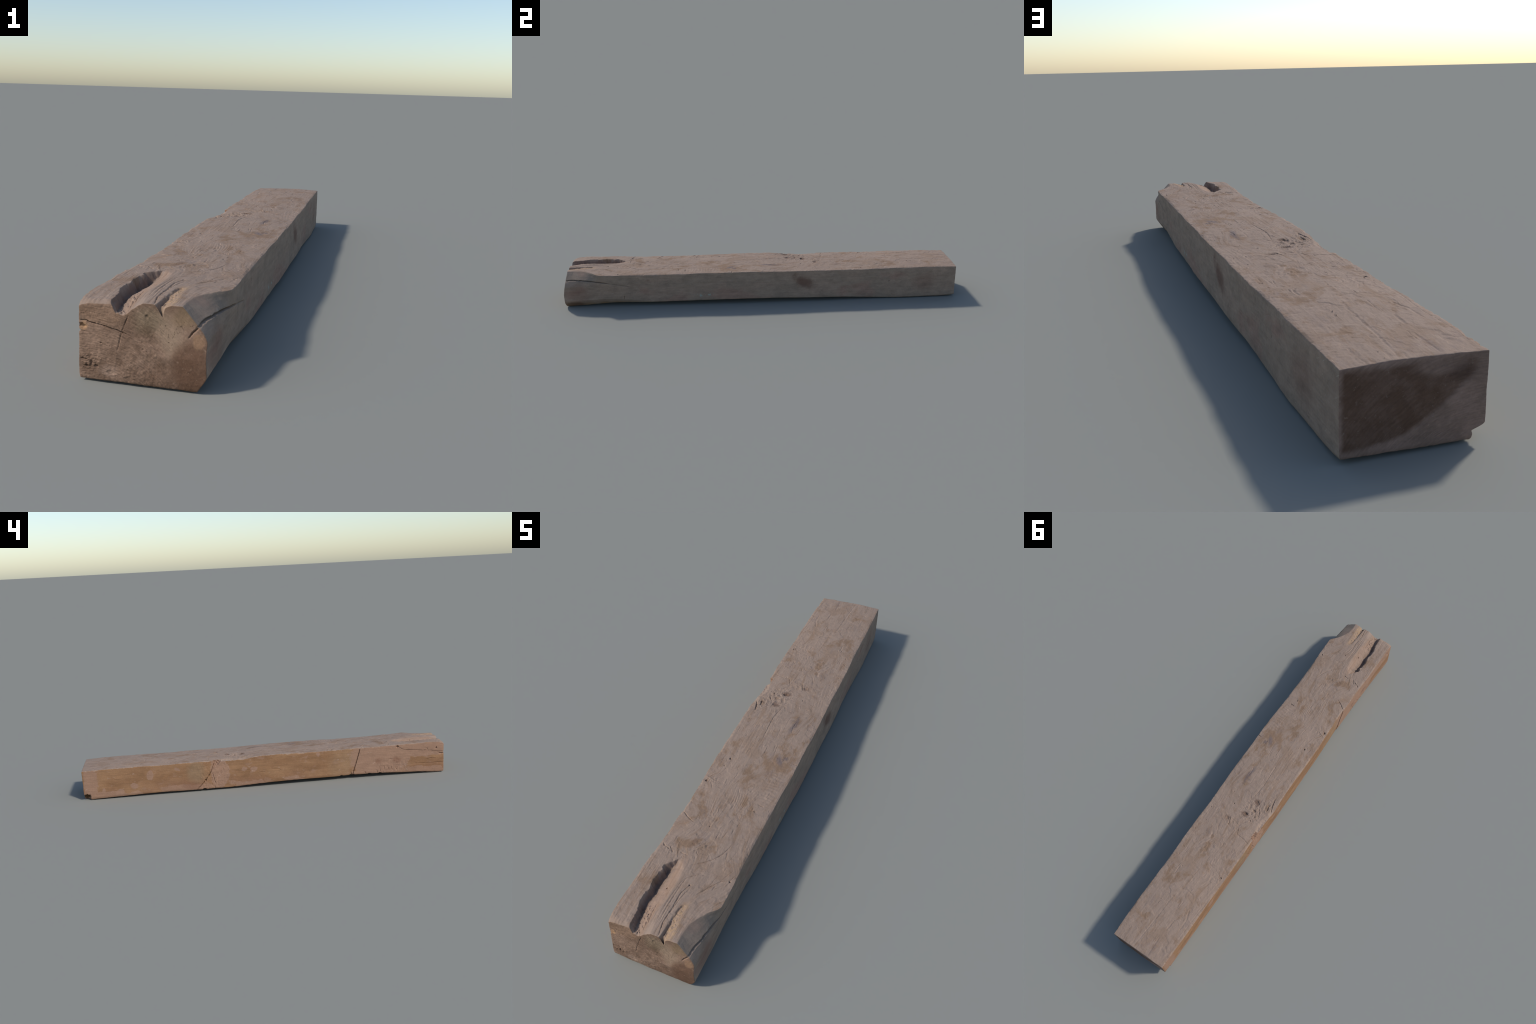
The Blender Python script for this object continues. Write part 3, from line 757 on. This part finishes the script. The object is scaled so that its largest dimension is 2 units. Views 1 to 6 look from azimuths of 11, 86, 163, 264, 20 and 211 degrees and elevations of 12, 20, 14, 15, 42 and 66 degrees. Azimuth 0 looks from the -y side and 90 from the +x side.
def make_left():
    n = Net('tan_side_wood')
    W, wx, wy, wz = n.warped(16, .045, 6)
    G = n.vec(n.mul(n.x, 20), n.mul(wy, 6), n.mul(n.z, 210))
    grain = n.noise(G, 1, 5, .6)
    broad = n.noise(n.vmul(W, (8, 4, 16)), 1, 4, .55)
    col = n.mix(n.step(broad, .35, .65), rgb(132, 98, 70), rgb(148, 113, 83))
    # reddish lower band at the sound end and towards the middle
    red = n.mul(n.step(wz, .095, .04), n.step(n.noise(n.P, 6, 3), .35, .60))
    col = n.mix(n.mul(red, .55), col, rgb(134, 99, 77))
    # mauve weathered skin: whole rotted end, knot, blotches and a strip at the foot
    skin = n.maxi(n.mul(n.spot(wy, wz, -.62, .11, .17, .115, .25), .95), n.mul(n.spot(wy, wz, -.86, .135, .16, .040, .3), .95),
                  n.spot(wy, wz, .265, .095, .050, .085, .4), n.mul(n.spot(wy, wz, .955, .10, .04, .09, .4), .75),
                  n.spot(wy, wz, .640, .112, .017, .024, .5), n.spot(wy, wz, .805, .026, .020, .020, .5), n.spot(wy, wz, .893, .042, .009, .018, .5),
                  n.spot(wy, wz, .725, .062, .020, .018, .6), n.spot(wy, wz, -.273, .150, .012, .014, .4), n.spot(wy, wz, .135, .105, .016, .012, .5),
                  n.spot(wy, wz, .08, .100, .020, .014, .6), n.mul(n.spot(wy, wz, .50, .132, .016, .010, .6), .8))
    blot = n.step(n.noise(n.vmul(W, (20, 14, 24)), 1, 5, .6), .57, .66)
    foot = n.mul(n.step(wz, .052, .028), n.step(n.noise(n.vmul(W, (6, 7, 10)), 1, 3), .38, .52))
    skin = n.maxi(n.rag(skin, 55, 1.3), n.mul(blot, .6), n.mul(n.rag(foot, 70, 1.2), .8))
    col = n.mix(n.mul(skin, .80), col, rgb(150, 119, 100))
    # grey-green lichen tint beside the knot, and a smoother grey end-grain bloom
    grey = n.maxi(n.mul(n.spot(wy, wz, .395, .110, .045, .060, .5), .8), n.mul(n.spot(wy, wz, -.385, .085, .045, .075, .6), .35), n.mul(n.spot(wy, wz, -.43, .09, .03, .08, .6), .5))
    col = n.mix(n.mul(grey, .75), col, rgb(136, 114, 90))
    # brown stains
    st = n.maxi(n.spot(wy, wz, -.715, .088, .020, .018, .5), n.spot(wy, wz, -.610, .090, .014, .018, .6), n.mul(n.spot(wy, wz, .42, .035, .040, .020), .7))
    col = n.mix(n.mul(st, .55), col, rgb(120, 84, 66))
    col = n.mix(n.spot(wy, wz, .981, .020, .016, .014, .2), col, rgb(84, 62, 40))
    # white scuffs in fine horizontal dashes
    sc = n.step(n.noise(n.vec(0.0, n.mul(n.y, 45), n.mul(n.z, 330)), 1, 3, .6), .60, .70)
    where = n.maxi(n.spot(wy, wz, -.76, .045, .035, .028, .5), n.mul(n.spot(wy, wz, -.10, .036, .12, .008, .5), .9), n.mul(n.spot(wy, wz, .16, .032, .06, .014, .5), .8),
                   n.mul(n.spot(wy, wz, .72, .055, .03, .03, .6), .6))
    col = n.mix(n.mul(n.mul(sc, where), .8), col, rgb(186, 170, 156))
    chalk = n.mul(n.step(n.noise(n.vmul(W, (30, 30, 60)), 1, 4, .6), .64, .72), .5)
    col = n.mix(chalk, col, rgb(170, 144, 128))
    col = n.gain(col, n.noise(n.vmul(W, (30, 20, 45)), 1, 6, .66), .28)
    peel = n.step(n.noise(n.vmul(n.P, (50, 60, 110)), 1, 5, .65), .60, .70)
    col = n.mix(n.mul(peel, .30), col, rgb(160, 132, 114))
    col = n.gain(col, grain, .20)
    col = n.gain(col, n.noise(n.P, 300, 3, .6), .14)
    h = n.add(n.mul(grain, .9), n.noise(n.P, 220, 4, .6))
    return n.finish(col, h, .82, .30, .0012)

def make_right():
    n = Net('grey_side_wood')
    W, wx, wy, wz = n.warped(16, .045, 6)
    G = n.vec(n.mul(n.x, 20), n.mul(wy, 9), n.mul(n.z, 150))
    grain = n.noise(G, 1, 5, .6)
    broad = n.noise(n.vmul(W, (6, 5, 12)), 1, 5, .6)
    col = n.mix(n.step(broad, .38, .64), rgb(145, 126, 110), rgb(152, 130, 113))
    red = n.step(n.noise(n.vmul(W, (9, 6, 9)), 1, 4), .55, .66)
    col = n.mix(n.mul(red, .45), col, rgb(148, 114, 100))
    mott = n.noise(n.vmul(W, (30, 22, 40)), 1, 6, .68)
    col = n.gain(col, mott, .45)
    stain = n.maxi(n.spot(wy, wz, .205, .103, .042, .028, .7, -.5), n.mul(n.spot(wy, wz, .160, .138, .018, .020, .6), .6))
    col = n.mix(n.mul(n.add(n.mul(stain, .7), n.mul(n.rag(stain, 90, 1.6, .3, .8), .3)), .72), col, rgb(98, 68, 56))
    st2 = n.maxi(n.spot(wy, wz, .83, .085, .05, .04, .7), n.spot(wy, wz, -.92, .07, .05, .05, .7), n.mul(n.spot(wy, wz, -.58, .137, .02, .01), .6))
    col = n.mix(n.mul(st2, .35), col, rgb(126, 92, 78))
    ochre = n.mul(n.spot(n.y, n.z, -.80, .006, .19, .018, .4), n.step(n.noise(n.vmul(n.P, (10, 14, 60)), 1, 3), .3, .55))
    col = n.mix(n.mul(ochre, .7), col, rgb(140, 108, 70))
    col = n.mix(n.mul(n.spot(n.y, n.z, -.95, .012, .05, .016, .4), .7), col, rgb(100, 72, 54))
    # chalky scratches
    sc = n.step(n.noise(n.vec(n.mul(n.add(n.y, n.mul(n.z, 1.2)), 20), n.mul(n.sub(n.z, n.mul(n.y, .6)), 120), 0.0), 1, 4, .6), .63, .72)
    col = n.mix(n.mul(n.mul(sc, n.step(n.noise(n.P, 9, 2), .45, .6)), .35), col, rgb(186, 174, 156))
    lime = n.mul(n.spot(wy, wz, -.30, .052, .05, .010, .5), n.step(n.noise(n.P, 90, 3, .6), .52, .60))
    col = n.mix(n.mul(lime, .5), col, rgb(150, 172, 164))
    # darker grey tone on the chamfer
    cham = n.spot(wy, wz, -.90, .160, .09, .022, .5)
    col = n.mix(n.mul(cham, .35), col, rgb(124, 112, 98))
    col = n.gain(col, grain, .20)
    col = n.gain(col, n.noise(n.P, 260, 3, .6), .16)
    h = n.add(n.mul(grain, .8), n.noise(n.P, 240, 4, .6))
    return n.finish(col, h, .86, .35, .0012)

def make_bottom():
    n = Net('underside_wood')
    grain = n.noise(n.vec(n.mul(n.x, 140), n.mul(n.y, 7), n.z), 1, 5, .6)
    col = n.mix(n.step(n.noise(n.P, 9, 4), .4, .62), rgb(132, 108, 88), rgb(142, 118, 102))
    col = n.gain(col, grain, .2)
    col = n.gain(col, n.noise(n.P, 240, 3, .6), .15)
    return n.finish(col, grain, .88, .3, .001)

def rings(n, wob=.010):
    w = n.noise(n.P, 26, 3)
    dx = n.sub(n.x, PITH_X); dz = n.sub(n.z, PITH_Z)
    r = n.m('SQRT', n.add(n.mul(dx, dx), n.mul(dz, dz)))
    r = n.add(r, n.mul(n.sub(w, .5), wob))
    ang = n.m('ARCTAN2', dz, dx)
    return r, ang

def make_front():
    n = Net('rotted_end_grain')
    W, wx, wy, wz = n.warped(24, .022)
    r, ang = rings(n, .003)
    ring = n.noise(n.vec(n.mul(r, 330), n.mul(ang, 12), 0.0), 1, 3, .55)
    broad = n.noise(n.vmul(W, (18, 18, 18)), 1, 5, .6)
    col = n.mix(n.step(broad, .38, .64), rgb(114, 90, 73), rgb(143, 116, 97))
    # upper band browner, pale diagonal bloom, dark stained right foot, mossy top
    col = n.mix(n.mul(n.spot(wx, wz, -.100, .145, .060, .022, .5), .6), col, rgb(132, 104, 82))
    col = n.mix(n.mul(n.spot(wx, wz, .058, .115, .024, .042, .6, .45), .80), col, rgb(152, 128, 106))
    col = n.mix(n.mul(n.spot(wx, wz, -.085, .095, .045, .014, .7), .5), col, rgb(150, 122, 102))
    col = n.mix(n.mul(n.spot(wx, wz, .012, .140, .030, .022, .6), .6), col, rgb(122, 106, 84))
    col = n.mix(n.mul(n.spot(wx, wz, .012, .118, .018, .010, .6, -.6), .6), col, rgb(100, 80, 62))
    foot = n.spot(wx, wz, .104, .050, .040, .058, .30)
    col = n.mix(n.mul(foot, .80), col, rgb(104, 76, 58))
    col = n.mix(n.mul(n.spot(wx, wz, .040, .020, .050, .030, .6), .4), col, rgb(112, 84, 66))
    col = n.mix(n.mul(n.spot(wx, wz, .118, .110, .013, .016, .3), .85), col, rgb(146, 114, 88))
    col = n.mix(n.mul(n.spot(wx, wz, .088, .152, .026, .020, .5), .6), col, rgb(128, 106, 80))
    col = n.mix(n.mul(n.spot(wx, wz, -.131, .116, .010, .008, .6), .6), col, rgb(168, 130, 92))
    col = n.mix(n.mul(n.spot(wx, wz, -.075, .022, .018, .012, .6), .6), col, rgb(160, 134, 116))
    chalk = n.step(n.noise(n.P, 120, 4, .65), .60, .70)
    col = n.mix(n.mul(chalk, .35), col, rgb(164, 136, 114))
    pit = n.step(n.noise(n.P, 150, 3, .6), .36, .29)
    col = n.mix(n.mul(pit, .5), col, rgb(84, 62, 48))
    rightless = n.step(n.x, .07, .01)
    rg = n.add(.5, n.mul(n.sub(ring, .5), n.add(.35, n.mul(rightless, .65))))
    col = n.gain(col, rg, .62)
    col = n.gain(col, n.noise(n.vmul(W, (60, 60, 60)), 1, 5, .65), .25)
    col = n.gain(col, n.noise(n.P, 330, 3, .6), .18)
    h = n.add(n.mul(rg, 1.2), n.noise(n.P, 260, 4, .65))
    return n.finish(col, h, .88, .45, .0014)

def make_back():
    n = Net('sawn_end_grain')
    W, wx, wy, wz = n.warped(22, .018)
    r, ang = rings(n, .003)
    ring = n.noise(n.vec(n.mul(r, 240), n.mul(ang, 10), 0.0), 1, 4, .6)
    broad = n.noise(n.vmul(W, (14, 14, 14)), 1, 5, .6)
    col = n.mix(n.step(broad, .35, .65), rgb(126, 104, 92), rgb(140, 116, 104))
    # dark wedge: everything above a slanting line, inside a pale border
    side = n.add(n.mul(n.add(wx, .006), .57), n.mul(n.sub(wz, .045), .82))
    low = n.add(n.mul(n.sub(wx, .030), .22), n.mul(n.sub(wz, .030), .97))
    wedge = n.mul(n.step(side, -.005, .008), n.step(low, -.006, .006))
    inner = n.mul(n.mul(n.step(wz, .014, .026), n.step(wz, .162, .148)), n.mul(n.step(wx, -.125, -.100), n.step(wx, .126, .117)))
    pale_top = n.spot(wx, wz, -.055, .146, .050, .017, .45)
    wedge = n.mul(n.mul(wedge, inner), n.inv(n.mul(pale_top, .75)))
    wedge = n.mul(wedge, n.add(.74, n.mul(n.step(n.noise(n.vmul(W, (26, 26, 26)), 1, 5, .65), .36, .60), .26)))
    col = n.mix(n.mul(wedge, .92), col, rgb(89, 66, 52))
    col = n.mix(n.mul(n.spot(wx, wz, -.09, .128, .028, .016, .6), .45), col, rgb(78, 62, 56))
    chalk = n.step(n.noise(n.P, 130, 4, .65), .62, .72)
    col = n.mix(n.mul(chalk, .25), col, rgb(152, 136, 124))
    col = n.gain(col, ring, .42)
    col = n.gain(col, n.noise(n.P, 300, 3, .6), .16)
    h = n.add(ring, n.mul(n.noise(n.P, 260, 3, .6), .6))
    return n.finish(col, h, .85, .35, .0012)

# ----------------------------------------------------------------------------
# objects
# ----------------------------------------------------------------------------
beam = bpy.data.objects.new('wooden_beam', None)
bpy.context.scene.collection.objects.link(beam)
beam['label'] = 'weathered squared timber beam with one rotted, grooved end'
beam['category'] = 'wooden beam'

def add_part(name, quad, mat):
    ids, loc = np.unique(quad.ravel(), return_inverse=True)
    me = bpy.data.meshes.new(name)
    me.vertices.add(len(ids)); me.vertices.foreach_set('co', V[ids].astype(np.float32).ravel())
    nf = len(quad)
    me.loops.add(nf * 4); me.loops.foreach_set('vertex_index', loc.ravel().astype(np.int32))
    me.polygons.add(nf)
    me.polygons.foreach_set('loop_start', np.arange(0, nf * 4, 4, dtype=np.int32))
    me.update(calc_edges=True)
    me.polygons.foreach_set('use_smooth', np.ones(nf, bool))
    me.normals_split_custom_set_from_vertices(VN[ids].astype(np.float32).tolist())
    me.materials.append(mat)
    me.update()
    ob = bpy.data.objects.new(name, me)
    bpy.context.scene.collection.objects.link(ob)
    ob.parent = beam
    return ob

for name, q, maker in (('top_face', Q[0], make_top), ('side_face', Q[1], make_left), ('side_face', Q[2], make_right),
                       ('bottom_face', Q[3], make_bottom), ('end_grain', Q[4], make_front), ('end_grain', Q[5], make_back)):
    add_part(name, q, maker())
